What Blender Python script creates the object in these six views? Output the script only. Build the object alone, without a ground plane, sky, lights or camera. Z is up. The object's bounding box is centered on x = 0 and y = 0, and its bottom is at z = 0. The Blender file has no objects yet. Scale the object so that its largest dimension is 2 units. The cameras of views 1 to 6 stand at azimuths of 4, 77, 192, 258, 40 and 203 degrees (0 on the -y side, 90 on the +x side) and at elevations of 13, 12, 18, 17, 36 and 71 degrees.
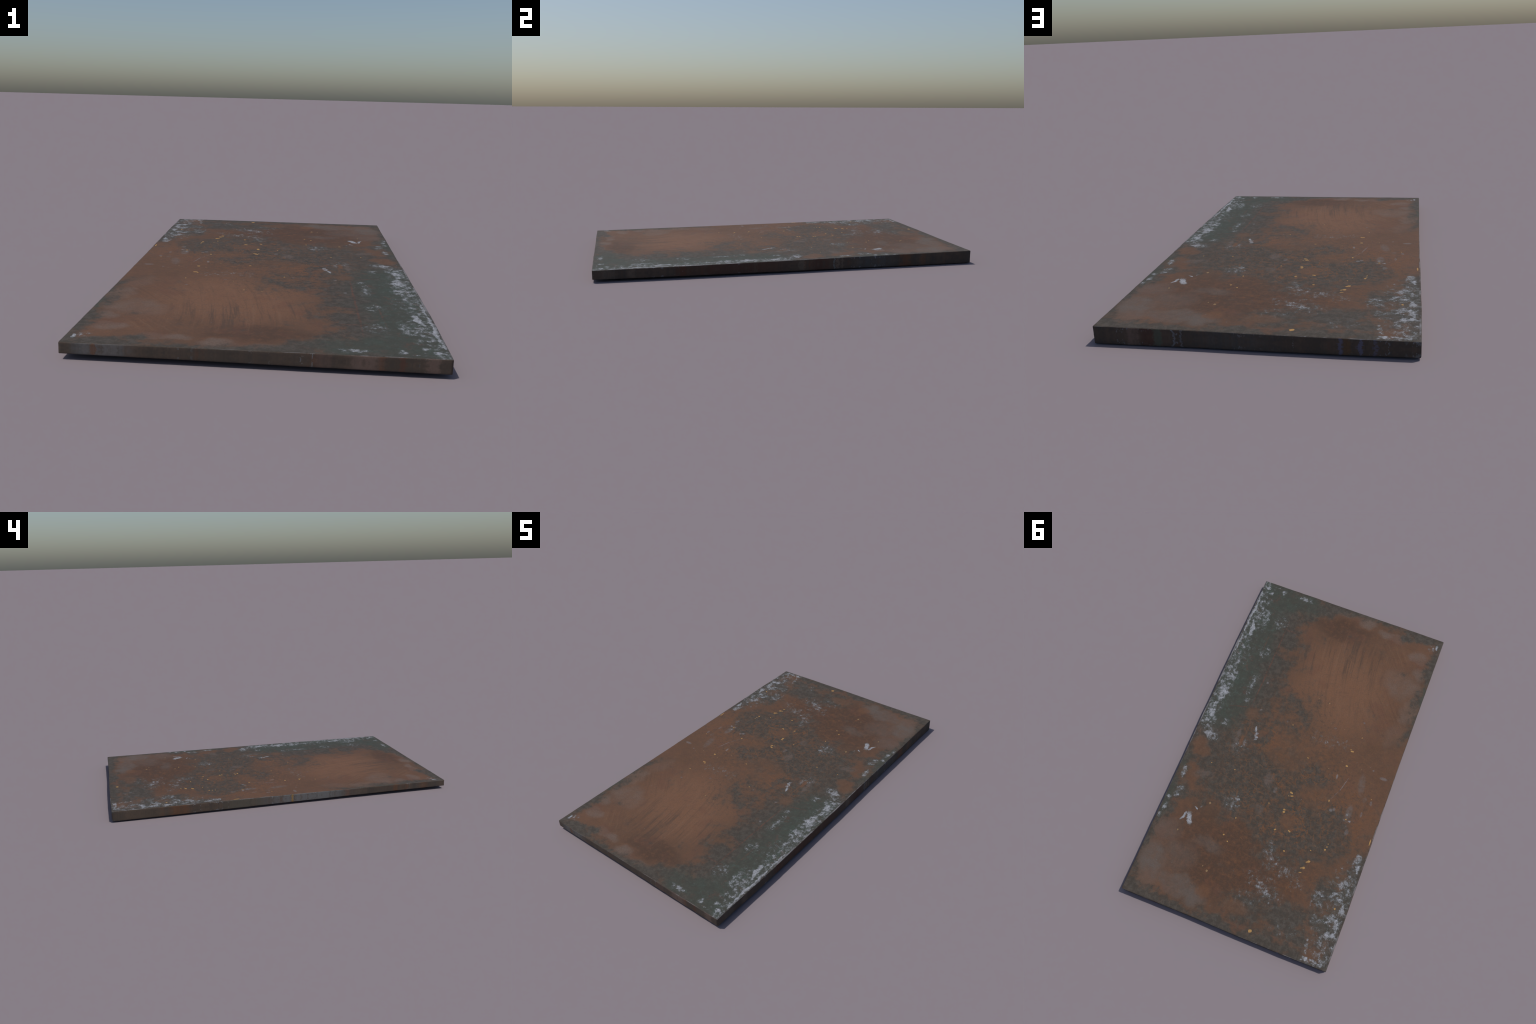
# Weathered rusty steel slab: a long thin plate, thinner at one corner, with worn
# paint, rust, brush strokes, white flaking residue and yellow paint drops on top.
import bpy, math, random
from mathutils import Vector, noise

random.seed(7)

# ------------------------------------------------------------------ dimensions
HALF_X, HALF_Y, MID_Z = 0.5640, 0.9992, 0.0340
# half thickness at the four corners (-x-y, +x-y, +x+y, -x+y): the slab is a slight wedge
CORNER_HALF = {(-1, -1): 0.0182, (1, -1): 0.0230, (1, 1): 0.0338, (-1, 1): 0.0290}
BEVEL = 0.0034


# the four cut edges are not quite straight: (position along the edge, distance from the middle)
OUTLINE = {
    "right": [(-1.0, 0.5635), (-0.6, 0.5685), (-0.1, 0.5675), (0.3, 0.5635), (1.0, 0.5610)],
    "left": [(-1.0, 0.5625), (-0.4, 0.5615), (0.0, 0.5630), (0.4, 0.5665), (0.75, 0.5690), (1.0, 0.5680)],
    "front": [(-0.56, 0.9965), (-0.3, 0.9972), (0.0, 0.9975), (0.35, 0.9992), (0.56, 0.9988)],
    "back": [(-0.56, 0.9965), (-0.3, 0.9992), (-0.1, 0.9990), (0.2, 0.9960), (0.56, 0.9975)],
}


def outline(side, t):
    pts = OUTLINE[side]
    for (a, u), (b, v) in zip(pts, pts[1:]):
        if t <= b or b == pts[-1][0]:
            f = min(1.0, max(0.0, (t - a) / (b - a)))
            return u + (v - u) * f * f * (3 - 2 * f)


def sag(x, y):
    """Two broad shallow hollows in the face, one in each half."""
    def dip(cx, cy, rx, ry, px, depth):
        u, v = abs((x - cx) / rx), abs((y - cy) / ry)
        return depth * max(0.0, 1 - u ** px) * max(0.0, 1 - v * v) if u < 1 and v < 1 else 0.0
    return dip(0.0, -0.43, 0.55, 0.49, 4, 0.0047) + dip(-0.03, 0.47, 0.53, 0.46, 2, 0.0052)


def half_thickness(x, y):
    u, v = (x / HALF_X + 1) / 2, (y / HALF_Y + 1) / 2
    c = CORNER_HALF
    return ((c[-1, -1] * (1 - u) + c[1, -1] * u) * (1 - v)
            + (c[-1, 1] * (1 - u) + c[1, 1] * u) * v)


# ------------------------------------------------------------------ node helper
def srgb(r, g, b):
    f = lambda c: (c / 12.92 if c <= 0.04045 else ((c + 0.055) / 1.055) ** 2.4)
    return (f(r / 255), f(g / 255), f(b / 255), 1.0)


def seen(r, g, b):
    """Base colour for a tone as it looks in daylight, less the sheen of the rough surface."""
    return tuple(max(0.004, c - 0.017) for c in srgb(r, g, b)[:3]) + (1.0,)


def patch_group():
    """Node group: soft ellipse from two linear forms in x and y, combined with the field below by maximum."""
    t = bpy.data.node_groups.get("soft_ellipse")
    if t:
        return t
    t = bpy.data.node_groups.new("soft_ellipse", "ShaderNodeTree")
    names = ("x", "y", "below", "ux", "uy", "u0", "vx", "vy", "v0", "core", "gain")
    for nm in names:
        t.interface.new_socket(nm, in_out="INPUT", socket_type="NodeSocketFloat")
    t.interface.new_socket("field", in_out="OUTPUT", socket_type="NodeSocketFloat")
    src, dst = t.nodes.new("NodeGroupInput"), t.nodes.new("NodeGroupOutput")
    inp = dict(zip(names, src.outputs))

    def op(kind, *args):
        n = t.nodes.new("ShaderNodeMath")
        n.operation = kind
        for sock, a in zip(n.inputs, args):
            t.links.new(a, sock)
        return n.outputs[0]

    u = op("MULTIPLY_ADD", inp["y"], inp["uy"], op("MULTIPLY_ADD", inp["x"], inp["ux"], inp["u0"]))
    v = op("MULTIPLY_ADD", inp["y"], inp["vy"], op("MULTIPLY_ADD", inp["x"], inp["vx"], inp["v0"]))
    d = op("MULTIPLY_ADD", v, v, op("MULTIPLY", u, u))
    r = t.nodes.new("ShaderNodeMapRange")
    r.interpolation_type = "SMOOTHSTEP"
    t.links.new(d, r.inputs["Value"])
    r.inputs["From Min"].default_value = 1.0
    t.links.new(inp["core"], r.inputs["From Max"])
    r.inputs["To Min"].default_value = 0.0
    t.links.new(inp["gain"], r.inputs["To Max"])
    t.links.new(op("MAXIMUM", inp["below"], r.outputs["Result"]), dst.inputs[0])
    return t


class Graph:
    """Small expression layer over a material node tree."""

    def __init__(self, name):
        self.mat = bpy.data.materials.new(name)
        self.mat.use_nodes = True
        self.t = self.mat.node_tree
        self.bsdf = self.t.nodes["Principled BSDF"]
        self.split = {}
        self.pos = self.t.nodes.new("ShaderNodeTexCoord").outputs["Object"]

    def put(self, sock, v):
        if isinstance(v, bpy.types.NodeSocket):
            self.t.links.new(v, sock)
        else:
            sock.default_value = v

    def math(self, op, a, b=None, clamp=False):
        n = self.t.nodes.new("ShaderNodeMath")
        n.operation, n.use_clamp = op, clamp
        self.put(n.inputs[0], a)
        if b is not None:
            self.put(n.inputs[1], b)
        return n.outputs[0]

    def add(self, a, b): return self.math("ADD", a, b)
    def sub(self, a, b): return self.math("SUBTRACT", a, b)
    def mul(self, a, b): return self.math("MULTIPLY", a, b)
    def mx(self, a, b): return self.math("MAXIMUM", a, b)
    def mn(self, a, b): return self.math("MINIMUM", a, b)
    def inv(self, a): return self.math("SUBTRACT", 1.0, a, True)

    def vec(self, op, a, b):
        n = self.t.nodes.new("ShaderNodeVectorMath")
        n.operation = op
        self.put(n.inputs[0], a)
        self.put(n.inputs[1], b)
        return n.outputs[0]

    def length(self, a):
        n = self.t.nodes.new("ShaderNodeVectorMath")
        n.operation = "LENGTH"
        self.put(n.inputs[0], a)
        return n.outputs["Value"]

    def xyz(self, v):
        n = self.t.nodes.new("ShaderNodeSeparateXYZ")
        self.put(n.inputs[0], v)
        return n.outputs

    def combine(self, x, y, z):
        n = self.t.nodes.new("ShaderNodeCombineXYZ")
        for s, v in zip(n.inputs, (x, y, z)):
            self.put(s, v)
        return n.outputs[0]

    def ramp(self, v, lo, hi, a=0.0, b=1.0, smooth=True):
        n = self.t.nodes.new("ShaderNodeMapRange")
        n.interpolation_type = "SMOOTHSTEP" if smooth else "LINEAR"
        self.put(n.inputs["Value"], v)
        for s, x in (("From Min", lo), ("From Max", hi), ("To Min", a), ("To Max", b)):
            self.put(n.inputs[s], x)
        return n.outputs["Result"]

    def mapping(self, v, loc=(0, 0, 0), rot=0.0, scale=(1, 1, 1), kind="POINT"):
        n = self.t.nodes.new("ShaderNodeMapping")
        n.vector_type = kind
        self.put(n.inputs["Vector"], v)
        n.inputs["Location"].default_value = loc
        n.inputs["Rotation"].default_value = (0, 0, rot)
        n.inputs["Scale"].default_value = scale
        return n.outputs[0]

    def noise(self, v, scale, detail=4.0, rough=0.55, dist=0.0, colour=False):
        n = self.t.nodes.new("ShaderNodeTexNoise")
        self.put(n.inputs["Vector"], v)
        n.inputs["Scale"].default_value = scale
        n.inputs["Detail"].default_value = detail
        n.inputs["Roughness"].default_value = rough
        n.inputs["Distortion"].default_value = dist
        return n.outputs["Color" if colour else "Fac"]

    def mix(self, fac, a, b):
        n = self.t.nodes.new("ShaderNodeMix")
        n.data_type = "RGBA"
        self.put(n.inputs["Factor"], fac)
        self.put(n.inputs[6], a)
        self.put(n.inputs[7], b)
        return n.outputs[2]

    def warp(self, v, scale, amount, detail=3.0):
        c = self.noise(v, scale, detail, 0.6, colour=True)
        c = self.vec("SUBTRACT", c, (0.5, 0.5, 0.5))
        return self.vec("ADD", v, self.vec("MULTIPLY", c, (amount, amount, 0)))

    def stamp(self, v, item, soft, below):
        """One soft elliptical patch (cx, cy, rx, ry, turn, gain) laid over the field `below`."""
        cx, cy, rx, ry, deg, gain = item
        if v not in self.split:
            self.split[v] = self.xyz(v)[:2]
        c, s = math.cos(math.radians(deg)), math.sin(math.radians(deg))
        n = self.t.nodes.new("ShaderNodeGroup")
        n.node_tree = patch_group()
        values = (*self.split[v], below, c / rx, s / rx, -(cx * c + cy * s) / rx,
                  -s / ry, c / ry, (cx * s - cy * c) / ry, (1.0 - soft) ** 2, gain)
        for sock, val in zip(n.inputs, values):
            self.put(sock, val)
        return n.outputs[0]

    def patch(self, v, cx, cy, rx, ry, deg=0.0, soft=0.7, gain=1.0):
        return self.stamp(v, (cx, cy, rx, ry, deg, gain), soft, 0.0)

    def patches(self, v, items, soft=0.7):
        out = 0.0
        for it in items:
            out = self.stamp(v, it, soft, out)
        return out

    def finish(self, colour, rough, bump=None, strength=0.3, dist=0.002):
        self.put(self.bsdf.inputs["Base Color"], colour)
        self.put(self.bsdf.inputs["Roughness"], rough)
        if bump is not None:
            b = self.t.nodes.new("ShaderNodeBump")
            b.inputs["Strength"].default_value = strength
            b.inputs["Distance"].default_value = dist
            self.put(b.inputs["Height"], bump)
            self.put(self.bsdf.inputs["Normal"], b.outputs[0])
        return self.mat


# ------------------------------------------------------------------ the broad face
def face_material():
    g = Graph("rusty_face")
    p = g.vec("MULTIPLY", g.pos, (1, 1, 0))
    x, y, _ = g.xyz(p)
    w = g.warp(g.warp(p, 5.0, 0.14), 32.0, 0.028)        # ragged patch borders
    w2 = g.warp(p, 60.0, 0.016)

    fine = g.noise(p, 160.0, 4.0, 0.7)
    cloud = g.noise(p, 3.2, 5.0, 0.6)
    mott = g.noise(w2, 8.0, 12.0, 0.74)
    mott2 = g.noise(g.vec("ADD", w2, (3.1, 1.7, 0)), 36.0, 8.0, 0.75)

    # --- brown rust ground
    col = g.mix(g.ramp(cloud, 0.35, 0.65), seen(96, 71, 55), seen(105, 76, 58))
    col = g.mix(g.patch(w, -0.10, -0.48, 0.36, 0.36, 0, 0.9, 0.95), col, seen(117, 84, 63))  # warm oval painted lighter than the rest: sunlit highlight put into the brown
    col = g.mix(g.patches(w, [(0.03, -0.85, 0.26, 0.10, 5, 0.9), (0.08, 0.66, 0.52, 0.38, 0, 0.95),
                              (0.05, 0.80, 0.18, 0.14, 0, 0.8)], 0.9), col, seen(81, 61, 49))
    # redder and more orange tones of rust
    col = g.mix(g.mul(g.ramp(mott2, 0.48, 0.64), 0.45), col, seen(106, 73, 52))
    col = g.mix(g.mul(g.ramp(g.noise(w, 7.0, 4.0, 0.6), 0.52, 0.66), 0.45), col, seen(100, 69, 55))

    # --- greyish dusty bloom near the corners
    bloom = g.patches(w, [(-0.45, -0.84, 0.07, 0.05, 20, 0.8), (-0.49, -0.74, 0.045, 0.05, 0, 0.7),
                          (-0.24, -0.91, 0.06, 0.035, 0, 0.7), (-0.31, -0.92, 0.05, 0.03, 0, 0.5),
                          (-0.11, -0.945, 0.07, 0.04, 0, 0.8), (-0.42, -0.64, 0.13, 0.10, 0, 0.65),
                          (-0.50, -0.50, 0.05, 0.13, 0, 0.6), (0.05, -0.965, 0.13, 0.03, 0, 0.5),
                          (-0.47, -0.32, 0.06, 0.10, 0, 0.35)], 0.75)
    col = g.mix(g.mul(bloom, g.mul(g.ramp(fine, 0.2, 0.6, 0.75, 1.0), g.ramp(mott, 0.38, 0.62, 1.0, 0.35))), col, seen(110, 95, 86))
    ash = g.patches(w, [(0.47, 0.82, 0.10, 0.16, 0, 0.95), (0.30, 0.88, 0.16, 0.07, -8, 0.95),
                        (0.19, 0.92, 0.08, 0.05, 0, 0.9), (0.25, 0.63, 0.13, 0.04, 0, 0.6),
                        (0.47, 0.63, 0.10, 0.10, 0, 0.7), (0.36, 0.74, 0.12, 0.12, 0, 0.5)], 0.8)
    col = g.mix(g.mul(ash, g.ramp(mott, 0.36, 0.6, 1.0, 0.45)), col, seen(97, 88, 82))

    wx, wy, _ = g.xyz(w)
    right_grade = g.mul(g.ramp(wx, 0.02, 0.40), g.ramp(wy, 0.34, -0.10))      # worn paint zone, +x side
    left_grade = g.mul(g.ramp(wx, -0.34, -0.53), g.ramp(wy, 0.34, 0.56))      # worn corner, -x +y
    # --- dark bare scale showing through, driven by regions and by noise
    rim = g.mx(g.ramp(g.math("ABSOLUTE", wx), HALF_X - 0.085, HALF_X - 0.010),
               g.ramp(g.math("ABSOLUTE", wy), HALF_Y - 0.100, HALF_Y - 0.010))
    dark_zone = g.patches(w, [(0.20, 0.22, 0.36, 0.28, 20, 0.92), (-0.20, 0.32, 0.38, 0.26, -15, 0.85),
                              (0.30, 0.40, 0.18, 0.14, 0, 0.6),
                              (-0.12, 0.52, 0.24, 0.16, -10, 0.6), (-0.20, 0.86, 0.36, 0.16, 0, 0.72),
                              (-0.45, 0.70, 0.16, 0.26, 0, 0.66), (0.38, 0.12, 0.20, 0.20, 0, 0.95),
                              (-0.02, 0.10, 0.34, 0.22, 0, 0.68), (0.06, -0.22, 0.22, 0.24, 0, 0.55),
                              (0.36, -0.95, 0.36, 0.13, 0, 0.9), (-0.53, -0.62, 0.06, 0.36, 0, 0.6),
                              (-0.30, -0.97, 0.34, 0.05, -3, 0.65), (0.52, 0.45, 0.08, 0.22, 0, 0.7),
                              (0.06, 0.42, 0.10, 0.10, 0, 0.7), (0.10, 0.955, 0.30, 0.05, 0, 0.3)], 0.85)
    dz = g.mx(g.mx(dark_zone, g.mul(right_grade, 0.95)), g.mx(g.mul(rim, g.ramp(g.patch(p, -0.57, 0.02, 0.14, 0.48, 0, 0.6, 1.0), 0.0, 1.0, 0.78, 0.12)), g.mul(left_grade, 0.6)))
    level = g.add(mott, g.mul(dz, 0.30))
    dark = g.ramp(level, 0.570, 0.725)
    tone = g.mix(g.ramp(mott2, 0.42, 0.6), seen(67, 63, 57), seen(79, 74, 68))
    col = g.mix(g.mul(dz, 0.42), col, seen(77, 69, 61))
    col = g.mix(g.mul(dark, 0.92), col, tone)
    # fine dark pitting inside the rusted middle
    pit = g.mul(g.ramp(g.noise(w2, 70.0, 6.0, 0.7), 0.56, 0.66),
                g.patches(w, [(-0.10, 0.10, 0.46, 0.36, 0, 0.6), (0.05, -0.25, 0.2, 0.25, 0, 0.5),
                              (-0.40, 0.45, 0.2, 0.3, 0, 0.5)], 0.8))
    col = g.mix(pit, col, seen(68, 62, 55))
    # peppered grain of rust and scale all over the handled part
    pepper_zone = g.patches(w, [(-0.05, 0.22, 0.66, 0.46, 0, 1.0), (0.0, 0.65, 0.6, 0.4, 0, 0.5), (0.05, -0.22, 0.3, 0.3, 0, 0.75), (-0.1, -0.5, 0.5, 0.5, 0, 0.2)], 0.7)
    grain = g.noise(g.vec("ADD", w2, (6.0, 6.0, 0)), 48.0, 8.0, 0.78)
    col = g.mix(g.mul(g.ramp(grain, 0.51, 0.60), g.mul(pepper_zone, 0.70)), col, seen(68, 62, 56))
    col = g.mix(g.mul(g.ramp(grain, 0.48, 0.38), g.mul(pepper_zone, 0.55)), col, seen(112, 77, 52))
    # orange rust veins crossing the dark middle
    vein = g.math("ABSOLUTE", g.sub(g.noise(w2, 15.0, 6.0, 0.68, 0.3), 0.5))
    vein = g.mul(g.ramp(vein, 0.028, 0.004), g.ramp(g.noise(p, 9.0, 3.0), 0.42, 0.60))
    vein_zone = g.patches(w, [(-0.15, 0.24, 0.48, 0.36, 0, 0.85), (0.22, -0.02, 0.24, 0.30, 0, 0.55),
                              (0.08, 0.62, 0.22, 0.30, 0, 0.3), (-0.3, 0.55, 0.3, 0.25, 0, 0.5)], 0.7)
    col = g.mix(g.mul(vein, vein_zone), col, seen(118, 77, 46))
    # orange blotches
    col = g.mix(g.patches(g.warp(p, 30.0, 0.03), [(0.508, 0.112, 0.050, 0.055, 0, 0.62), (0.468, 0.145, 0.045, 0.045, 0, 0.6), (0.302, 0.015, 0.012, 0.04, 4, 0.9),
                               (0.167, 0.855, 0.05, 0.045, 0, 0.55), (-0.11, 0.35, 0.06, 0.06, 0, 0.6),
                               (0.31, -0.16, 0.05, 0.045, 0, 0.55), (-0.02, 0.87, 0.10, 0.05, 0, 0.5),
                               (-0.20, 0.17, 0.12, 0.09, 0, 0.45), (0.02, -0.02, 0.16, 0.14, 0, 0.4)], 0.6),
                col, seen(107, 75, 54))

    # --- brush strokes sweeping across the bare front half
    bow = g.add(g.mul(g.math("POWER", g.math("ABSOLUTE", g.add(y, 0.35)), 2.0), 0.30), x)
    sv = g.combine(g.add(bow, g.mul(y, 0.30)), g.mul(y, 0.045), 0.0)
    stroke = g.noise(sv, 46.0, 5.0, 0.68)
    szone = g.patches(w, [(-0.10, -0.68, 0.30, 0.20, 0, 1.0), (0.05, -0.62, 0.20, 0.16, 0, 0.8),
                          (-0.10, -0.45, 0.30, 0.20, 0, 0.45)], 0.8)
    col = g.mix(g.mul(szone, g.ramp(stroke, 0.50, 0.36, 0.0, 0.75)), col, seen(80, 65, 55))
    col = g.mix(g.mul(szone, g.ramp(stroke, 0.52, 0.68, 0.0, 0.65)), col, seen(117, 88, 68))
    dv = g.mapping(p, rot=math.radians(-38), scale=(1, 1, 1))
    dv = g.vec("MULTIPLY", dv, (1.0, 0.06, 0))
    cross = g.noise(dv, 55.0, 4.0, 0.65)
    czone = g.patches(w, [(-0.38, -0.42, 0.18, 0.22, 0, 0.7), (-0.33, -0.80, 0.14, 0.10, 0, 0.6)], 0.8)
    col = g.mix(g.mul(czone, g.ramp(cross, 0.50, 0.64, 0.0, 0.5)), col, seen(118, 90, 69))
    col = g.mix(g.mul(czone, g.ramp(cross, 0.46, 0.34, 0.0, 0.5)), col, seen(84, 63, 51))

    # --- remains of green paint along the right side
    green_zone = g.mx(g.mul(g.ramp(wx, 0.24, 0.50), g.ramp(wy, 0.12, -0.16)),
                      g.patches(w, [(0.34, -0.93, 0.26, 0.10, 0, 0.7), (0.54, 0.38, 0.05, 0.28, 0, 0.6),
                                    (-0.545, -0.62, 0.03, 0.12, 0, 0.6), (-0.50, 0.65, 0.10, 0.20, 0, 0.35)], 0.8))
    gn = g.noise(w2, 7.0, 11.0, 0.72)
    col = g.mix(g.mul(g.ramp(g.add(gn, g.mul(green_zone, 0.32)), 0.54, 0.74), g.mn(g.mul(green_zone, 1.4), 0.85)),
                col, seen(68, 70, 63))
    col = g.mix(g.mul(g.ramp(g.noise(w2, 12.0, 10.0, 0.74), 0.46, 0.66), g.mul(green_zone, 0.62)),
                col, seen(67, 78, 70))
    col = g.mix(g.mul(g.ramp(g.noise(w2, 34.0, 8.0, 0.74), 0.52, 0.70), g.mul(green_zone, 0.5)), col, seen(90, 106, 100))
    # rust coming back through the green, and the straight rusty scores
    col = g.mix(g.mul(g.ramp(g.noise(w2, 14.0, 9.0, 0.74), 0.54, 0.68), g.mul(green_zone, 0.7)), col, seen(94, 67, 58))
    score = g.patches(g.warp(p, 25.0, 0.012), [
        (0.328, -0.50, 0.0055, 0.40, 0, 0.9), (0.395, -0.175, 0.062, 0.006, 17, 0.85),
        (0.405, -0.62, 0.004, 0.17, 2, 0.5), (0.29, -0.73, 0.08, 0.008, 3, 0.5),
        (0.30, -0.56, 0.06, 0.010, -14, 0.5), (0.28, -0.12, 0.09, 0.006, 25, 0.5)], 0.6)
    col = g.mix(g.mul(score, g.ramp(mott2, 0.38, 0.58, 0.1, 0.85)), col, seen(98, 68, 56))
    # purple-grey smears
    smear = g.patches(w2, [(0.077, 0.17, 0.035, 0.05, 10, 0.6), (-0.395, 0.18, 0.022, 0.05, 0, 0.8),
                           (-0.408, 0.01, 0.025, 0.075, 12, 0.65), (-0.45, 0.085, 0.012, 0.022, 0, 0.6),
                           (0.06, 0.34, 0.03, 0.03, 0, 0.5), (0.33, 0.02, 0.018, 0.10, 3, 0.5),
                           (0.42, 0.27, 0.08, 0.03, 20, 0.35)], 0.7)
    col = g.mix(g.mul(smear, g.ramp(mott2, 0.40, 0.56, 0.35, 1.0)), col, seen(104, 92, 86))

    # --- white flaking residue: local density field, broken up by noise
    dense = g.patches(g.warp(g.warp(p, 13.0, 0.055, 2.0), 50.0, 0.014), [
        # bright run along the right edge, and the patches beside it
        (0.5545, -0.76, 0.01235, 0.26, 0, 1.25), (0.556, -0.55, 0.0104, 0.156, -1, 1.1),
        (0.517, -0.665, 0.0234, 0.0975, 10, 1.1), (0.485, -0.75, 0.065, 0.1105, 0, 0.72), (0.512, -0.81, 0.026, 0.078, 0, 0.8),
        (0.51, -0.345, 0.0585, 0.065, 0, 0.85), (0.512, -0.225, 0.0546, 0.1105, 0, 0.95),
        (0.526, -0.105, 0.0286, 0.0715, 8, 1.02), (0.52, -0.045, 0.0455, 0.052, 0, 0.85), (0.475, 0.045, 0.065, 0.052, 0, 0.86),
        (0.5, 0, 0.0455, 0.052, 0, 0.74), (0.43, -0.06, 0.039, 0.052, 0, 0.66), (0.54, -0.43, 0.039, 0.078, 0, 0.66),
        (0.535, -0.96, 0.026, 0.0234, 0, 1), (0.503, -0.925, 0.0286, 0.0234, 0, 0.9), (0.427, -0.962, 0.0234, 0.026, 0, 0.9),
        (0.467, -0.983, 0.026, 0.0078, 0, 0.9), (0.284, -0.965, 0.0585, 0.0286, 0, 0.78),
        (0.37, -0.76, 0.065, 0.078, 0, 0.58), (0.375, -0.33, 0.0455, 0.117, 0, 0.62), (0.371, -0.225, 0.039, 0.026, 0, 0.66),
        (0.39, -0.55, 0.052, 0.065, 0, 0.6), (0.243, -0.045, 0.0156, 0.0585, 6, 1), (0.3, 0.04, 0.065, 0.091, 0, 0.52),
        # chips on the right edge behind the middle, and the heart-shaped patch
        (0.521, 0.285, 0.0234, 0.0585, -8, 0.85), (0.5, 0.41, 0.039, 0.0455, 0, 0.72), (0.538, 0.452, 0.0234, 0.0208, 0, 0.9),
        (0.543, 0.515, 0.0208, 0.0416, 8, 0.95), (0.545, 0.566, 0.0169, 0.0234, 0, 1.05),
        (0.388, 0.525, 0.0234, 0.0585, 28, 1.15), (0.428, 0.525, 0.0143, 0.0364, -25, 1.15),
        (0.377, 0.459, 0.0169, 0.0091, -32, 1.3), (0.362, 0.443, 0.0104, 0.0078, 0, 1.2),
        (0.215, 0.36, 0.078, 0.0715, 0, 0.66),
        # speckled haze behind the middle and the worn back left corner
        (-0.118, 0.722, 0.0715, 0.065, 0, 0.706), (-0.09, 0.7, 0.13, 0.078, 0, 0.504), (-0.165, 0.75, 0.117, 0.078, 0, 0.504),
        (-0.075, 0.53, 0.052, 0.078, 0, 0.622), (-0.115, 0.58, 0.078, 0.078, 0, 0.588), (-0.205, 0.605, 0.078, 0.065, 0, 0.588),
        (-0.27, 0.64, 0.052, 0.065, 0, 0.521), (-0.06, 0.81, 0.104, 0.065, 0, 0.403),
        (-0.505, 0.56, 0.0585, 0.065, 0, 0.86), (-0.492, 0.635, 0.065, 0.065, 0, 0.8), (-0.54, 0.685, 0.0234, 0.039, 0, 1),
        (-0.49, 0.745, 0.0455, 0.039, 0, 0.92), (-0.536, 0.755, 0.0208, 0.065, 0, 0.95), (-0.538, 0.81, 0.0208, 0.052, 5, 1.05),
        (-0.508, 0.825, 0.0325, 0.039, 0, 0.95), (-0.43, 0.91, 0.0156, 0.065, 6, 0.86), (-0.44, 0.968, 0.0286, 0.013, 0, 1.1),
        (-0.493, 0.972, 0.039, 0.013, 0, 1), (-0.525, 0.972, 0.0156, 0.0208, 0, 1), (-0.527, 0.41, 0.0286, 0.065, 0, 0.85),
        (-0.543, 0.45, 0.0182, 0.0455, 0, 0.95), (-0.41, 0.67, 0.065, 0.091, 0, 0.6), (-0.43, 0.79, 0.052, 0.078, 0, 0.6),
        (-0.535, -0.94, 0.0117, 0.0286, 8, 1.15), (-0.508, -0.92, 0.0325, 0.0325, 0, 0.66), (-0.3, 0.88, 0.13, 0.078, 0, 0.42),
        (-0.4, 0.22, 0.039, 0.078, 0, 0.5), (-0.17, -0.17, 0.182, 0.065, 0, 0.42)], 0.95)
    dense = g.mx(dense, g.mx(g.mul(g.mul(g.ramp(wx, 0.40, 0.55), g.ramp(wy, 0.12, -0.02)), 0.66), g.mul(left_grade, 0.60)))
    flake = g.noise(g.vec("ADD", g.warp(p, 90.0, 0.008), (5.0, 2.0, 0)), 38.0, 10.0, 0.82)
    wl = g.add(flake, g.mul(dense, 0.215))
    white = g.ramp(wl, 0.640, 0.745)
    halo = g.mul(g.ramp(wl, 0.570, 0.690), 0.32)
    col = g.mix(halo, col, seen(98, 104, 103))
    solid = g.noise(g.vec("ADD", p, (2.0, 8.0, 0)), 45.0, 5.0, 0.7)
    col = g.mix(g.mul(white, g.ramp(solid, 0.36, 0.60, 0.55, 0.95)), col,
                g.mix(g.ramp(fine, 0.35, 0.65), seen(140, 143, 147), seen(164, 165, 172)))

    # --- single grey chips, dull drops and one long pale scratch
    chip = g.patches(g.warp(p, 60.0, 0.006), [
        (-0.508, -0.065, 0.026, 0.010, 0, 0.6), (-0.266, 0.015, 0.006, 0.018, 8, 0.9), (-0.300, 0.205, 0.010, 0.010, 0, 0.7),
        (-0.315, 0.194, 0.009, 0.010, 0, 0.7), (-0.489, 0.092, 0.008, 0.016, 8, 0.6), (-0.318, 0.043, 0.0028, 0.058, -14, 0.75),
        (-0.29, 0.12, 0.0028, 0.035, -24, 0.5), (-0.30, -0.34, 0.007, 0.007, 0, 0.6), (-0.16, -0.25, 0.009, 0.006, 20, 0.6),
        (-0.245, -0.20, 0.006, 0.012, 0, 0.6), (0.30, -0.37, 0.009, 0.009, 0, 0.7), (0.27, -0.20, 0.010, 0.006, 30, 0.6),
        (0.105, -0.19, 0.006, 0.007, 0, 0.7), (-0.44, -0.09, 0.006, 0.007, 0, 0.6), (0.02, 0.21, 0.012, 0.02, 0, 0.4),
        (-0.46, 0.17, 0.007, 0.018, 0, 0.6), (-0.42, 0.29, 0.012, 0.022, 0, 0.5)], 0.4)
    col = g.mix(g.mul(chip, g.ramp(mott2, 0.38, 0.54, 0.25, 0.8)), col, seen(122, 118, 118))
    speck = g.mul(g.ramp(g.noise(p, 95.0, 2.0, 0.5), 0.735, 0.77), g.patches(w, [(-0.2, 0.05, 0.42, 0.5, 0, 0.8)], 0.6))
    col = g.mix(speck, col, seen(128, 124, 128))

    # --- hairline scratches and scuffs in the handled middle, running several ways
    scuff_zone = g.patches(w, [(-0.05, 0.15, 0.60, 0.62, 0, 1.0), (-0.2, -0.5, 0.4, 0.4, 0, 0.5)], 0.6)
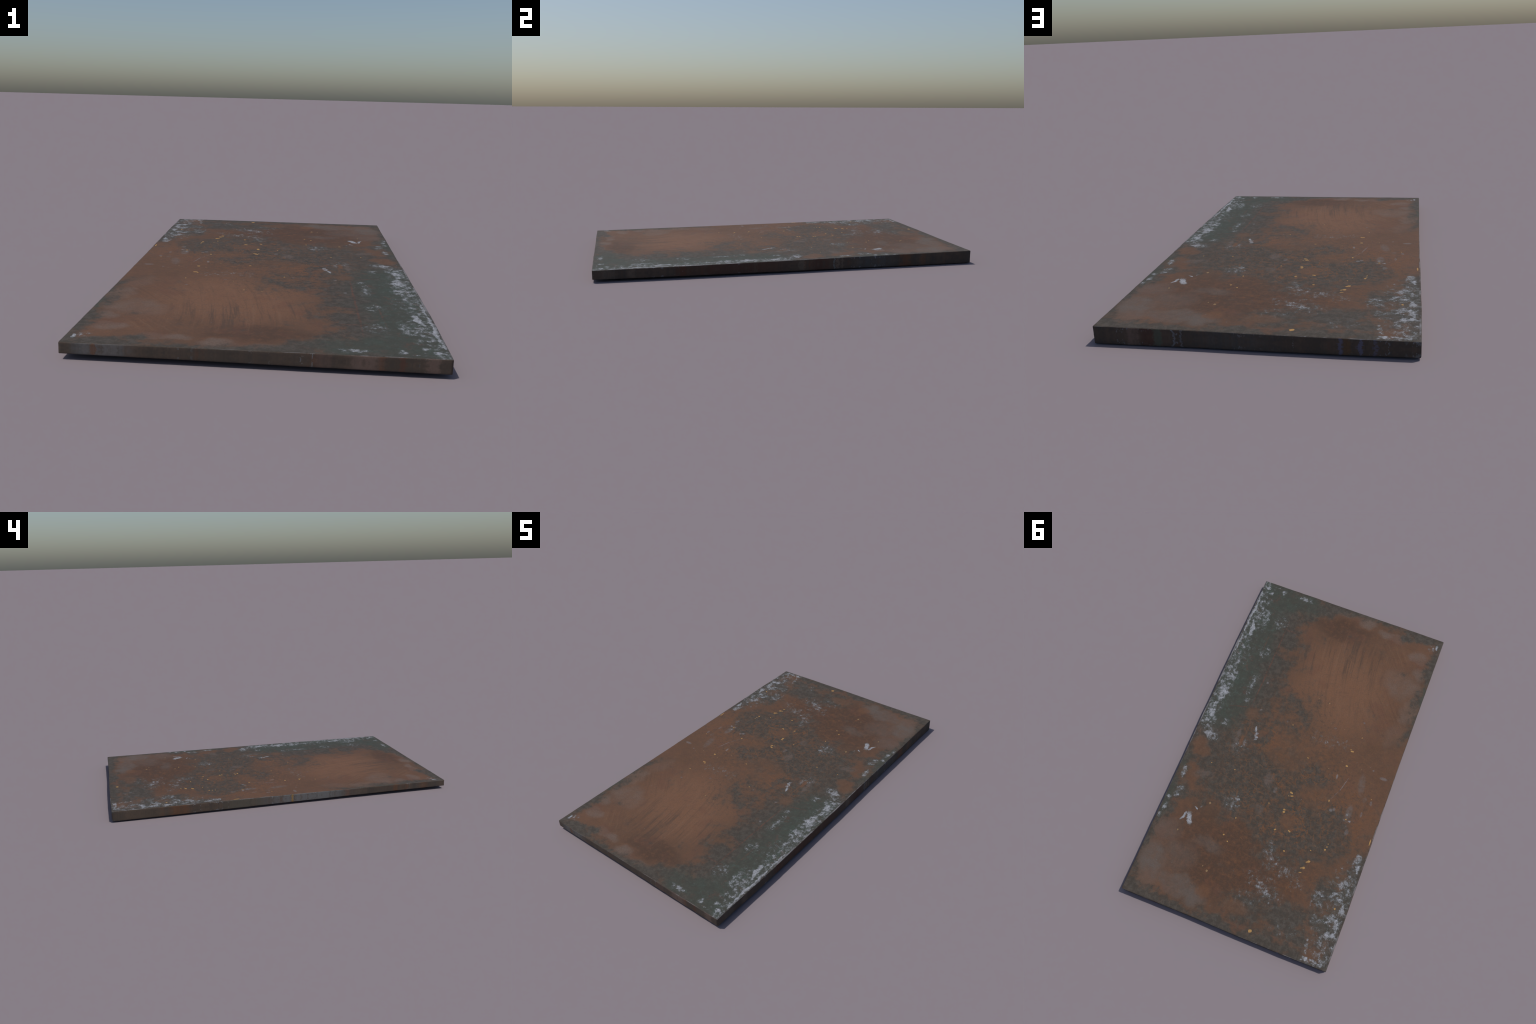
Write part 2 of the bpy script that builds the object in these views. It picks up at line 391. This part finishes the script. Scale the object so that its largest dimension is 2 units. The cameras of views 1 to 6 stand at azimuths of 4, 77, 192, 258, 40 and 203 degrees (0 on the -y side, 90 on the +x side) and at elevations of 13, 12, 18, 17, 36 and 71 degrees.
    for turn, seed, tone in ((14, 1.0, (114, 80, 54)), (-24, 4.0, (84, 68, 57)), (72, 7.0, (108, 78, 56)), (96, 11.0, (82, 68, 58))):
        q = g.mapping(g.vec("ADD", w2, (seed, 0, 0)), rot=math.radians(turn))
        hair = g.noise(g.vec("MULTIPLY", q, (0.16, 1.0, 0)), 85.0, 4.0, 0.6)
        col = g.mix(g.mul(g.ramp(hair, 0.56, 0.72), g.mul(scuff_zone, 0.7)), col, seen(*tone))
    # --- worn edge line and overall grain
    edge = g.mx(g.ramp(g.math("ABSOLUTE", x), HALF_X - 0.010, HALF_X - 0.001),
                g.ramp(g.math("ABSOLUTE", y), HALF_Y - 0.010, HALF_Y - 0.001))
    col = g.mix(g.mul(edge, g.ramp(mott2, 0.38, 0.58, 0.85, 0.35)), col, seen(69, 61, 55))
    glint = g.mul(g.mx(g.ramp(g.math("ABSOLUTE", x), HALF_X - 0.0045, HALF_X - 0.002),
                       g.ramp(g.math("ABSOLUTE", y), HALF_Y - 0.0045, HALF_Y - 0.002)),
                  g.ramp(g.noise(p, 6.0, 5.0, 0.7), 0.46, 0.60))
    col = g.mix(g.mul(glint, 0.8), col, seen(128, 126, 128))
    hsv = g.t.nodes.new("ShaderNodeHueSaturation")
    g.put(hsv.inputs["Value"], g.ramp(g.add(g.mul(fine, 0.6), g.mul(mott2, 0.4)), 0.32, 0.68, 0.71, 1.11, False))
    hsv.inputs["Saturation"].default_value = 0.95
    g.put(hsv.inputs["Color"], col)
    rough = g.ramp(mott, 0.3, 0.7, 0.88, 0.80, False)
    height = g.noise(p, 30.0, 5.0, 0.7)
    return g.finish(hsv.outputs[0], rough, height, 0.25, 0.0015)


# ------------------------------------------------------------------ the narrow sides
def side_material(name, axis, marks):
    """axis: 0 if the side runs along x, 1 along y; marks: bands (centre, half length, colour, gain)."""
    g = Graph(name)
    x, y, z = g.xyz(g.pos)
    along = (x, y)[axis]
    across = g.math("ABSOLUTE", g.sub(z, MID_Z))          # the same wear above and below the middle
    p = g.combine(x, y, g.mul(across, 0.55))
    wp = g.warp(p, 40.0, 0.02)
    blot0 = g.combine(x, y, g.mul(across, 1.5))
    m1 = g.noise(blot0, 16.0, 6.0, 0.65)
    m2 = g.noise(g.vec("ADD", wp, (2.0, 7.0, 0)), 42.0, 7.0, 0.7)
    fine = g.noise(p, 190.0, 3.0, 0.6)
    col = g.mix(g.ramp(m1, 0.38, 0.62), seen(72, 65, 59), seen(82, 71, 63))
    col = g.mix(g.mul(g.ramp(m2, 0.52, 0.64), 0.6), col, seen(66, 64, 61))
    col = g.mix(g.mul(g.ramp(g.noise(p, 9.0, 5.0, 0.65), 0.55, 0.68), 0.7), col, seen(98, 68, 52))
    blot = g.warp(g.combine(x, y, g.mul(across, 1.6)), 60.0, 0.01)
    wob = g.add(along, g.mul(g.sub(g.noise(blot, 26.0, 5.0, 0.7), 0.5), 0.07))
    for centre, half, colour, gain in marks:
        d = g.math("ABSOLUTE", g.sub(wob, centre))
        m = g.ramp(d, half * 1.15, half * 0.35, 0.0, gain * 0.8)
        if half > 0.02:
            m = g.mul(m, g.ramp(m2, 0.36, 0.52, 0.35, 1.0))
        col = g.mix(m, col, seen(*colour))
    # grey flaking along the two long arrises
    arris = g.ramp(g.sub(across, g.mul(g.noise(p, 25.0, 4.0), 0.012)), 0.006, 0.018)
    chip = g.ramp(g.add(g.noise(wp, 55.0, 6.0, 0.72), g.mul(arris, 0.06)), 0.615, 0.68)
    chip = g.mul(chip, g.ramp(g.noise(p, 4.0, 2.0), 0.46, 0.58))
    col = g.mix(g.mul(chip, 0.75), col, seen(112, 116, 120))
    hsv = g.t.nodes.new("ShaderNodeHueSaturation")
    g.put(hsv.inputs["Value"], g.ramp(fine, 0.25, 0.75, 0.88, 1.12, False))
    g.put(hsv.inputs["Color"], col)
    return g.finish(hsv.outputs[0], 0.85, g.noise(p, 60.0, 5.0, 0.7), 0.25, 0.0015)


RUST, DARKRUST, GREY, LILAC, TAN, PINK = (104, 70, 48), (78, 54, 46), (112, 114, 116), (92, 92, 112), (104, 94, 84), (112, 94, 86)
SIDES = {
    "front": (0, [(-0.44, 0.10, GREY, 0.55), (-0.46, 0.008, RUST, 0.7), (0.05, 0.22, (72, 64, 58), 0.6), (0.32, 0.055, PINK, 0.75),
                  (0.20, 0.03, (96, 78, 72), 0.6), (0.425, 0.012, (88, 60, 50), 0.7), (0.508, 0.018, PINK, 0.7)]),
    "right": (1, [(-0.93, 0.05, TAN, 0.45), (-0.81, 0.022, TAN, 0.5), (-0.30, 0.30, DARKRUST, 0.8), (-0.56, 0.05, (84, 52, 40), 0.7),
                  (0.046, 0.022, TAN, 0.7), (0.15, 0.07, DARKRUST, 0.8), (0.225, 0.005, (112, 122, 126), 0.7), (0.24, 0.008, TAN, 0.7),
                  (0.265, 0.007, TAN, 0.5), (0.45, 0.14, (72, 78, 80), 0.6), (0.63, 0.03, RUST, 0.55), (0.72, 0.02, RUST, 0.4)]),
    "back": (0, [(0.417, 0.03, PINK, 0.7), (0.35, 0.05, DARKRUST, 0.8), (0.322, 0.018, (78, 100, 88), 0.5), (0.265, 0.005, (110, 112, 118), 0.8),
                 (0.242, 0.005, (110, 112, 118), 0.6), (0.05, 0.16, (72, 74, 74), 0.6), (-0.31, 0.012, LILAC, 0.85), (-0.333, 0.012, (92, 70, 48), 0.7),
                 (-0.374, 0.0085, LILAC, 0.9), (-0.418, 0.006, LILAC, 0.6)]),
    "left": (1, [(0.80, 0.18, (84, 74, 64), 0.6), (0.62, 0.07, RUST, 0.65), (0.25, 0.14, (84, 82, 74), 0.8), (-0.13, 0.30, (106, 107, 108), 0.9),
                 (0.10, 0.02, (88, 78, 72), 0.6), (0.04, 0.006, (86, 66, 54), 0.7), (-0.037, 0.008, (140, 108, 56), 0.9),
                 (-0.44, 0.04, (88, 78, 70), 0.8), (-0.68, 0.02, RUST, 0.6), (-0.86, 0.03, RUST, 0.4)]),
}


# ------------------------------------------------------------------ geometry
def rough_edge(x, y, k):
    """Small waviness of the cut edge."""
    v = Vector((x, y, 0))
    return (0.0007 * noise.noise(v * 4.0 + Vector((k, 0, 3))) + 0.0006 * noise.noise(v * 19.0 + Vector((k, 5, 0)))
            + 0.0004 * noise.noise(v * 60.0 + Vector((0, k, 9))))


def build_slab():
    nx, ny, arc, wall = 190, 336, 4, 6
    verts, index = [], {}
    ix, iy = HALF_X - BEVEL, HALF_Y - BEVEL

    def outward(i, j):
        ox = -1 if i == 0 else (1 if i == nx else 0)
        oy = -1 if j == 0 else (1 if j == ny else 0)
        v = Vector((ox, oy, 0))
        return v.normalized() if v.length else v

    def relief(x, y, s):
        v = Vector((x, y, 1.5 * s))
        return 0.00045 * noise.noise(v * 2.3) + 0.00030 * noise.noise(v * 14.0) + 0.00015 * noise.noise(v * 55.0)

    def face_vertex(i, j, s):
        x, y = -ix + 2 * ix * i / nx, -iy + 2 * iy * j / ny
        o = outward(i, j)
        r = rough_edge(x, y, s) if o.length else 0.0
        u, v = (i / nx), (j / ny)
        x0, x1 = -outline("left", y) + BEVEL, outline("right", y) - BEVEL
        y0, y1 = -outline("front", x) + BEVEL, outline("back", x) - BEVEL
        x, y = x0 + (x1 - x0) * u + o.x * r, y0 + (y1 - y0) * v + o.y * r
        return (x, y, MID_Z + s * (half_thickness(x, y) - sag(x, y) + relief(x, y, s)))

    for s in (1, -1):
        for j in range(ny + 1):
            for i in range(nx + 1):
                index[s, i, j] = len(verts)
                verts.append(face_vertex(i, j, s))
    faces, region = [], []
    for s in (1, -1):
        for j in range(ny):
            for i in range(nx):
                q = [index[s, i, j], index[s, i + 1, j], index[s, i + 1, j + 1], index[s, i, j + 1]]
                faces.append(q if s == 1 else q[::-1])
                region.append("top" if s == 1 else "bottom")
    # perimeter, counter-clockwise
    loop = ([(i, 0) for i in range(nx)] + [(nx, j) for j in range(ny)]
            + [(i, ny) for i in range(nx, 0, -1)] + [(0, j) for j in range(ny, 0, -1)])
    names = ["front"] * nx + ["right"] * ny + ["back"] * nx + ["left"] * ny
    rings = [[index[1, i, j] for i, j in loop]]

    def ring(fn):
        row = []
        for i, j in loop:
            row.append(len(verts))
            verts.append(fn(i, j))
        rings.append(row)

    def arc_ring(k, s):
        a = math.pi / 2 * k / arc

        def fn(i, j):
            x, y, z = verts[index[s, i, j]]
            o = outward(i, j)
            b = BEVEL * (1 + 0.45 * noise.noise(Vector((x * 7, y * 7, 4.0 * s))))
            d = BEVEL * math.sin(a)
            return (x + o.x * d, y + o.y * d, z - s * b * (1 - math.cos(a)))
        return fn

    for k in range(1, arc + 1):
        ring(arc_ring(k, 1))
    tops = [verts[v] for v in rings[-1]]
    lows = [arc_ring(arc, -1)(i, j) for i, j in loop]
    for k in range(1, wall):
        f = k / wall
        row = []
        for n, (i, j) in enumerate(loop):
            v = Vector(tops[n]).lerp(Vector(lows[n]), f)
            o = outward(i, j)
            v += o * (0.0005 * noise.noise(v * 22.0) + 0.0003 * noise.noise(v * 70.0)) * math.sin(math.pi * f)
            row.append(len(verts))
            verts.append(tuple(v))
        rings.append(row)
    for k in range(arc, 0, -1):
        ring(arc_ring(k, -1))
    rings.append([index[-1, i, j] for i, j in loop])
    m = len(loop)
    half_arc = arc // 2
    for r in range(len(rings) - 1):
        for n in range(m):
            a, b = rings[r], rings[r + 1]
            faces.append([a[n], b[n], b[(n + 1) % m], a[(n + 1) % m]])
            if r < half_arc:
                region.append("top")
            elif r >= len(rings) - 1 - half_arc:
                region.append("bottom")
            else:
                region.append(names[n])
    lo = Vector([min(v[k] for v in verts) for k in range(3)])
    hi = Vector([max(v[k] for v in verts) for k in range(3)])
    shift = Vector(((lo.x + hi.x) / 2, (lo.y + hi.y) / 2, lo.z))
    verts = [tuple(Vector(v) - shift) for v in verts]
    return verts, faces, region, shift


def split_parts(verts, faces, region, parent, mats):
    whole = bpy.data.meshes.new("whole_slab")
    whole.from_pydata(verts, [], faces)
    whole.update()
    normals = [v.normal.copy() for v in whole.vertices]
    bpy.data.meshes.remove(whole)
    parts = [("top_face", "top"), ("underside", "bottom"), ("side_edge", "front"), ("side_edge", "right"),
             ("side_edge", "back"), ("side_edge", "left")]
    for name, key in parts:
        used, fl, remap = [], [], {}
        for f, r in zip(faces, region):
            if r == key:
                for v in f:
                    if v not in remap:
                        remap[v] = len(used)
                        used.append(v)
                fl.append([remap[v] for v in f])
        me = bpy.data.meshes.new(name)
        me.from_pydata([verts[v] for v in used], [], fl)
        me.update()
        me.shade_smooth()
        me.normals_split_custom_set_from_vertices([normals[v] for v in used])
        me.materials.append(mats[key])
        ob = bpy.data.objects.new(name, me)
        bpy.context.scene.collection.objects.link(ob)
        ob.parent = parent


# ------------------------------------------------------------------ yellow paint drops
DROPS = [  # x, y, half length across, half length along, turn in degrees, dullness
    (-0.076, -0.381, .0046, .0040, 0, .7), (-0.294, -0.154, .0110, .0054, 0, 0), (-0.284, -0.162, .0045, .0030, 20, .2),
    (-0.295, -0.062, .0080, .0066, 0, .1), (-0.318, -0.250, .0033, .0042, 0, .3), (-0.080, -0.028, .0062, .0027, 0, .2),
    (-0.377, -0.072, .0034, .0022, 30, .4), (-0.207, -0.012, .0030, .0028, 0, .4), (-0.262, -0.077, .0030, .0026, 0, .6),
    (-0.009, -0.389, .0040, .0021, 0, .7), (-0.127, -0.268, .0022, .0022, 0, .6), (-0.210, -0.263, .0020, .0020, 0, .6),
    (-0.068, 0.192, .0120, .0055, -18, .1), (-0.077, 0.209, .0105, .0044, 14, .1), (-0.060, 0.214, .0060, .0035, -30, .6),
    (-0.067, 0.294, .0076, .0052, 0, 0), (-0.069, 0.307, .0074, .0064, 0, 0), (-0.273, 0.159, .0044, .0072, 10, .1),
    (0.024, 0.291, .0040, .0034, 0, .1), (-0.061, 0.414, .0070, .0046, 25, 0), (-0.134, 0.395, .0090, .0046, -20, .2),
    (-0.393, 0.224, .0052, .0048, 20, .2), (-0.554, 0.296, .0034, .0190, 2, 0), (-0.347, 0.419, .0058, .0054, 0, .2),
    (-0.351, 0.401, .0046, .0032, 30, .2), (-0.352, 0.384, .0030, .0034, 0, .2), (-0.148, 0.505, .0054, .0050, 0, .1),
    (-0.278, 0.450, .0038, .0034, 0, .3), (-0.290, 0.509, .0080, .0060, 20, .2), (-0.283, 0.514, .0100, .0035, 35, .3),
    (-0.276, 0.550, .0085, .0062, 15, .1), (-0.265, 0.555, .0070, .0032, 25, .3), (-0.293, 0.419, .0040, .0021, 0, .5),
    (-0.483, 0.069, .0027, .0032, 0, .3), (0.269, 0.184, .0046, .0028, 0, .2), (0.403, 0.194, .0032, .0031, 0, .2),
    (0.158, 0.433, .0042, .0052, 0, .1), (0.182, 0.541, .0054, .0056, 0, .1), (0.150, 0.568, .0048, .0046, 0, .3),
    (0.420, 0.607, .0042, .0062, 0, .7), (0.319, 0.409, .0070, .0070, 0, .9), (0.188, 0.752, .0066, .0068, 0, .4),
    (0.218, 0.735, .0032, .0040, 0, .8), (-0.140, 0.952, .0108, .0106, 0, 0), (-0.501, 0.689, .0048, .0070, 0, .1),
    (-0.268, 0.579, .0086, .0027, 15, .3), (0.069, -0.181, .0040, .0031, 0, .3),
]


def drop_material():
    g = Graph("yellow_paint")
    bright = g.noise(g.pos, 240.0, 3.0, 0.6)
    col = g.mix(g.ramp(bright, 0.35, 0.65), seen(150, 117, 74), seen(170, 134, 84))
    return g.finish(col, 0.8)


def dull_material():
    g = Graph("dull_yellow_paint")
    bright = g.noise(g.pos, 240.0, 3.0, 0.6)
    col = g.mix(g.ramp(bright, 0.35, 0.65), seen(122, 100, 74), seen(138, 114, 84))
    return g.finish(col, 0.85)


def build_drop(kind):
    """Unit drop: a low rounded cap with a wobbly outline."""
    rings, seg = 4, 22
    verts, faces = [(0, 0, 1.0)], []
    for r in range(1, rings + 1):
        f = r / rings
        for k in range(seg):
            a = math.tau * k / seg
            wob = 1 + 0.30 * noise.noise(Vector((math.cos(a) * 1.3, math.sin(a) * 1.3, kind * 3.7)))
            verts.append((math.cos(a) * f * wob, math.sin(a) * f * wob, math.sqrt(max(0.0, 1 - f * f)) if r < rings else -0.9))
    for k in range(seg):
        faces.append((0, 1 + k, 1 + (k + 1) % seg))
        for r in range(rings - 1):
            a, b = 1 + r * seg, 1 + (r + 1) * seg
            faces.append((a + k, b + k, b + (k + 1) % seg, a + (k + 1) % seg))
    me = bpy.data.meshes.new("paint_drop")
    me.from_pydata(verts, [], faces)
    me.shade_smooth()
    return me


def scatter_drops(parent, shift):
    mats = (drop_material(), dull_material())
    kinds = []
    for k in range(6):
        pair = []
        for mt in mats:
            me = build_drop(k)
            me.materials.append(mt)
            pair.append(me)
        kinds.append(pair)
    for n, (x, y, rx, ry, deg, dull) in enumerate(DROPS):
        ob = bpy.data.objects.new("paint_drop", kinds[n % 6][1 if dull > 0.35 else 0])
        ob.location = (x, y, MID_Z - shift.z + half_thickness(x, y) - sag(x, y))
        ob.rotation_euler = (0, 0, math.radians(deg))
        ob.scale = (rx, ry, 0.0009)
        bpy.context.scene.collection.objects.link(ob)
        ob.parent = parent


# ------------------------------------------------------------------ assemble
root = bpy.data.objects.new("steel_slab", None)
bpy.context.scene.collection.objects.link(root)
root["label"] = "rusty brown steel slab with flaking white paint and yellow drops"
root["category"] = "metal plate"

verts, faces, region, shift = build_slab()
mats = {k: side_material("worn_side", *SIDES[k]) for k in SIDES}
mats["top"] = mats["bottom"] = face_material()
split_parts(verts, faces, region, root, mats)
scatter_drops(root, shift)
